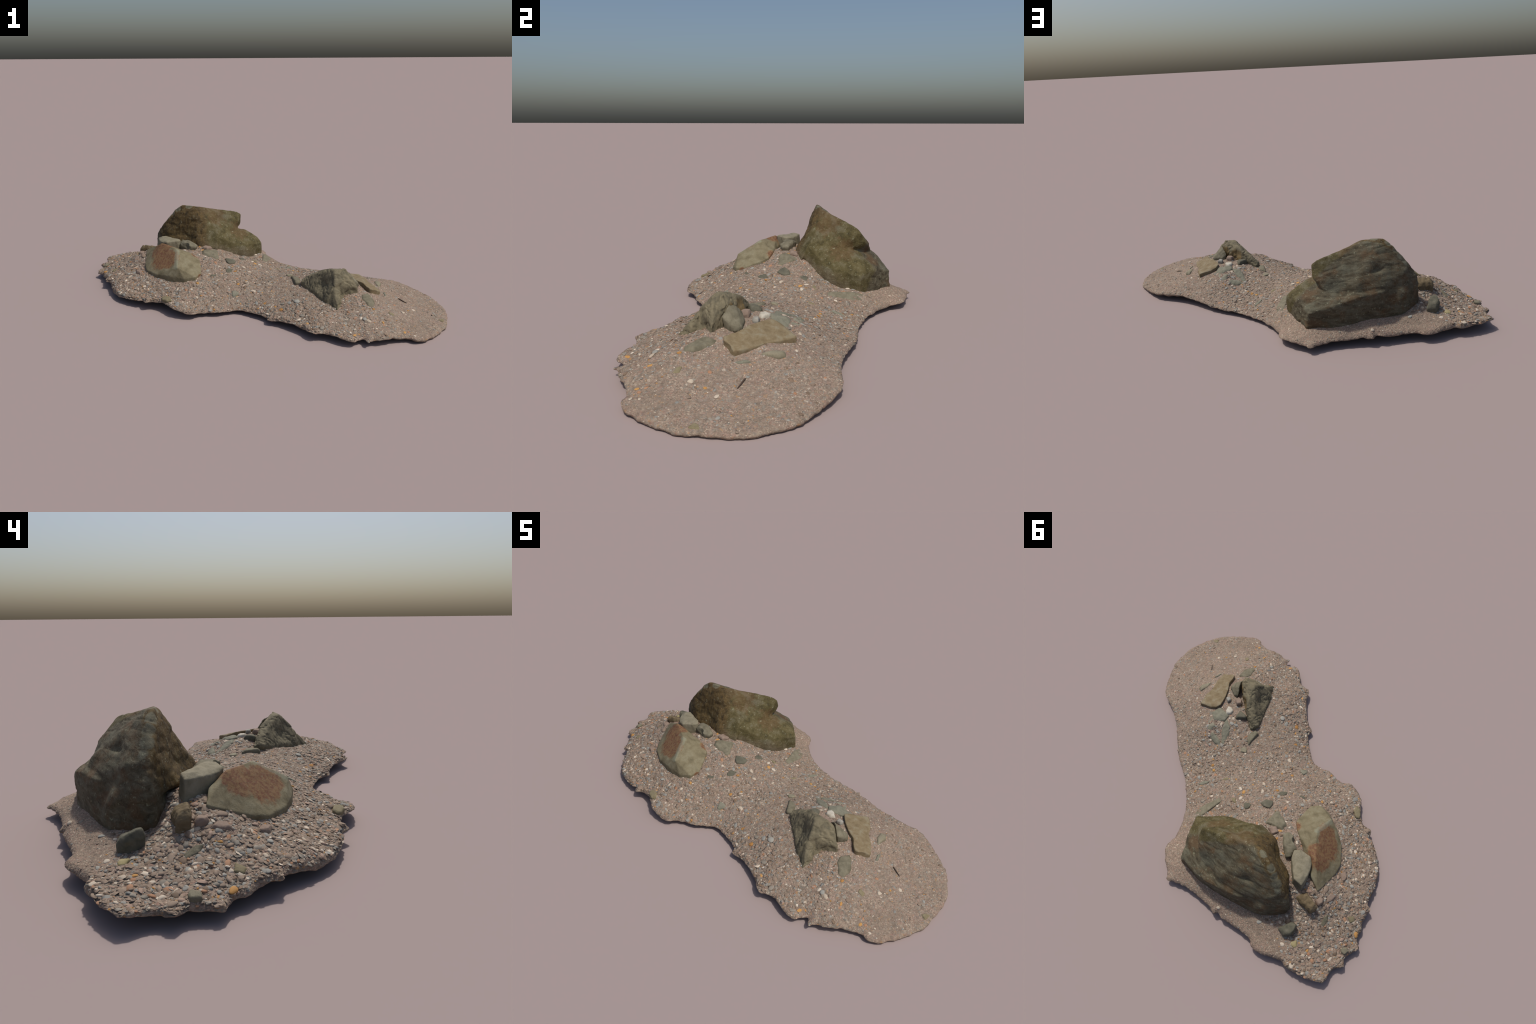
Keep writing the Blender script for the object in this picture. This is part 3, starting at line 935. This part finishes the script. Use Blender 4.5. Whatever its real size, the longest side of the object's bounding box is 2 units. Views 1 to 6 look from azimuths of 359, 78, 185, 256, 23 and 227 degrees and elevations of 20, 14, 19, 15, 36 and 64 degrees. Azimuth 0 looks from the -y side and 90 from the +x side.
# flat stones lying in the shingle: outline, material, how far proud of the bed
FLAT = [
    ([(-.126, .097), (-.133, .061), (-.168, .041), (-.184, .056), (-.191, .085), (-.158, .100)], dark, .011),
    ([(-.065, .167), (-.069, .146), (-.102, .130), (-.109, .158), (-.100, .178)], dark, .005),
    ([(.062, .222), (.033, .232), (.049, .304), (.040, .355), (.053, .404), (.083, .390), (.094, .334)], grey, .006),
    ([(.013, .193), (.009, .158), (-.039, .190)], olive, .003),
    ([(.150, .151), (.128, .112), (.108, .112), (.118, .137)], olive, .003),
    ([(.225, .255), (.212, .220), (.182, .194), (.180, .213), (.200, .246)], mossy, .003),
    ([(-.142, -.004), (-.147, -.036), (-.176, -.062), (-.184, -.043), (-.174, -.012)], dark, .004),
    ([(-.231, -.084), (-.235, -.100), (-.264, -.108), (-.269, -.092)], dark, .003),
    ([(-.100, -.220), (-.127, -.246), (-.144, -.236), (-.144, -.203), (-.118, -.203)], mossy, .005),
    ([(-.461, -.301), (-.485, -.300), (-.517, -.274), (-.526, -.253), (-.508, -.244), (-.474, -.260)], olive, .012),
    ([(-.787, .289), (-.770, .251), (-.775, .228), (-.796, .244), (-.805, .285)], grey, .005),
    ([(-.746, .448), (-.760, .421), (-.784, .439), (-.775, .456), (-.758, .459)], yellow, .006),
    ([(-.844, .162), (-.865, .133), (-.884, .146), (-.875, .171)], olive, .006),
    ([(-.927, .290), (-.943, .263), (-.963, .266), (-.963, .294), (-.944, .299)], grey, .012),
    ([(.202, -.045), (.194, -.068), (.171, -.072), (.160, -.050), (.186, -.032)], pale, .006),
    ([(.685, -.247), (.685, -.290), (.674, -.306), (.674, -.263)], mossy, .003),
    ([(.682, -.483), (.675, -.509), (.649, -.493), (.653, -.471)], olive, .003),
    ([(.953, -.444), (.935, -.482), (.914, -.458), (.928, -.443)], olive, .002)]
for i, (o, m, proud) in enumerate(FLAT):
    z = HEIGHT(np.array(o))
    build_stone("flat_stone", m, [stone_hull(o, list(z + proud), .02, .8, .005)], 0.003, 3, 0.0012, 40, 60 + i)

# loose pebbles
peb = [pebble_material("taupe_pebble_material", srgb(126, 109, 94), srgb(149, 131, 114)),
       pebble_material("grey_pebble_material", srgb(118, 111, 100), srgb(148, 139, 126)),
       pebble_material("blue_grey_pebble_material", srgb(124, 122, 116), srgb(160, 157, 147)),
       pebble_material("cream_pebble_material", srgb(172, 157, 138), srgb(206, 193, 175)),
       pebble_material("orange_pebble_material", srgb(160, 116, 66), srgb(186, 142, 84)),
       pebble_material("brown_pebble_material", srgb(106, 90, 75), srgb(128, 108, 90)),
       pebble_material("pink_pebble_material", srgb(144, 121, 106), srgb(160, 137, 121)),
       pebble_material("rust_pebble_material", srgb(152, 113, 86), srgb(168, 130, 102))]
build_gravel(peb, [.56, .12, .10, .07, .014, .06, .06, .016])

PLACED = [  # x, y, radius, material
    (-.014, .115, .013, 4), (-.027, -.208, .014, 3), (-.047, .002, .010, 3), (.245, .124, .010, 4), (-.932, .184, .015, 4),
    (-.899, .339, .013, 7), (-.848, .182, .013, 7), (.807, -.379, .009, 3), (.720, -.613, .008, 7), (.700, -.620, .008, 4),
    (.115, -.394, .014, 4), (-.244, .024, .012, 7), (.516, -.557, .012, 2), (.500, -.548, .010, 3), (.535, -.570, .012, 3),
    (.734, -.453, .012, 3), (.423, .186, .010, 7), (.400, .180, .007, 4), (-.630, -.183, .010, 7), (.301, -.560, .014, 0), (.300, -.442, .011, 0),
    (-.346, .179, .010, 4), (-.080, .040, .013, 3), (-.030, .150, .010, 3), (-.345, -.120, .014, 3), (.190, .150, .011, 7),
    (-.640, -.105, .012, 3), (-.840, .420, .011, 7), (-.827, .415, .010, 4), (-.550, .292, .014, 3), (.20, -.36, .016, 2),
    (.160, -.352, .015, 2), (-.11, -.15, .010, 4), (.02, -.27, .013, 0), (.10, -.25, .012, 0), (.36, -.13, .010, 3),
    (.345, -.105, .012, 2), (.330, -.150, .008, 3), (-.727, .485, .011, 3), (-.574, .499, .012, 2), (-.385, .602, .011, 3),
    (.771, -.410, .007, 4), (.705, -.388, .009, 7), (.08, .19, .009, 7), (.10, .25, .009, 3)]
build_pebbles(peb, [.50, .14, .14, .08, .02, .05, .05, .02], PLACED)

# a short dark twig on the sandy lobe
tw = pebble_material("twig_material", srgb(62, 50, 44), srgb(80, 66, 56))
a, b = np.array([.753, -.280]), np.array([.790, -.312])
V, F = [], []
for i in range(9):
    t = i / 8
    c = a + (b - a) * t
    r = 0.0032 * (1 - 0.35 * t) * (0.6 if i in (0, 8) else 1)
    zc = float(bed_height(c[None])[0][0]) + 0.0025 + 0.0012 * math.sin(4 * t)
    for j in range(8):
        w = 2 * math.pi * j / 8
        nrm = np.array([-(b - a)[1], (b - a)[0]]) / np.linalg.norm(b - a)
        V.append((c[0] + nrm[0] * r * math.cos(w), c[1] + nrm[1] * r * math.cos(w), zc + r * math.sin(w)))
for i in range(8):
    for j in range(8):
        F.append((i * 8 + j, i * 8 + (j + 1) % 8, (i + 1) * 8 + (j + 1) % 8, (i + 1) * 8 + j))
add("twig", mesh_np("twig", V, F), tw)
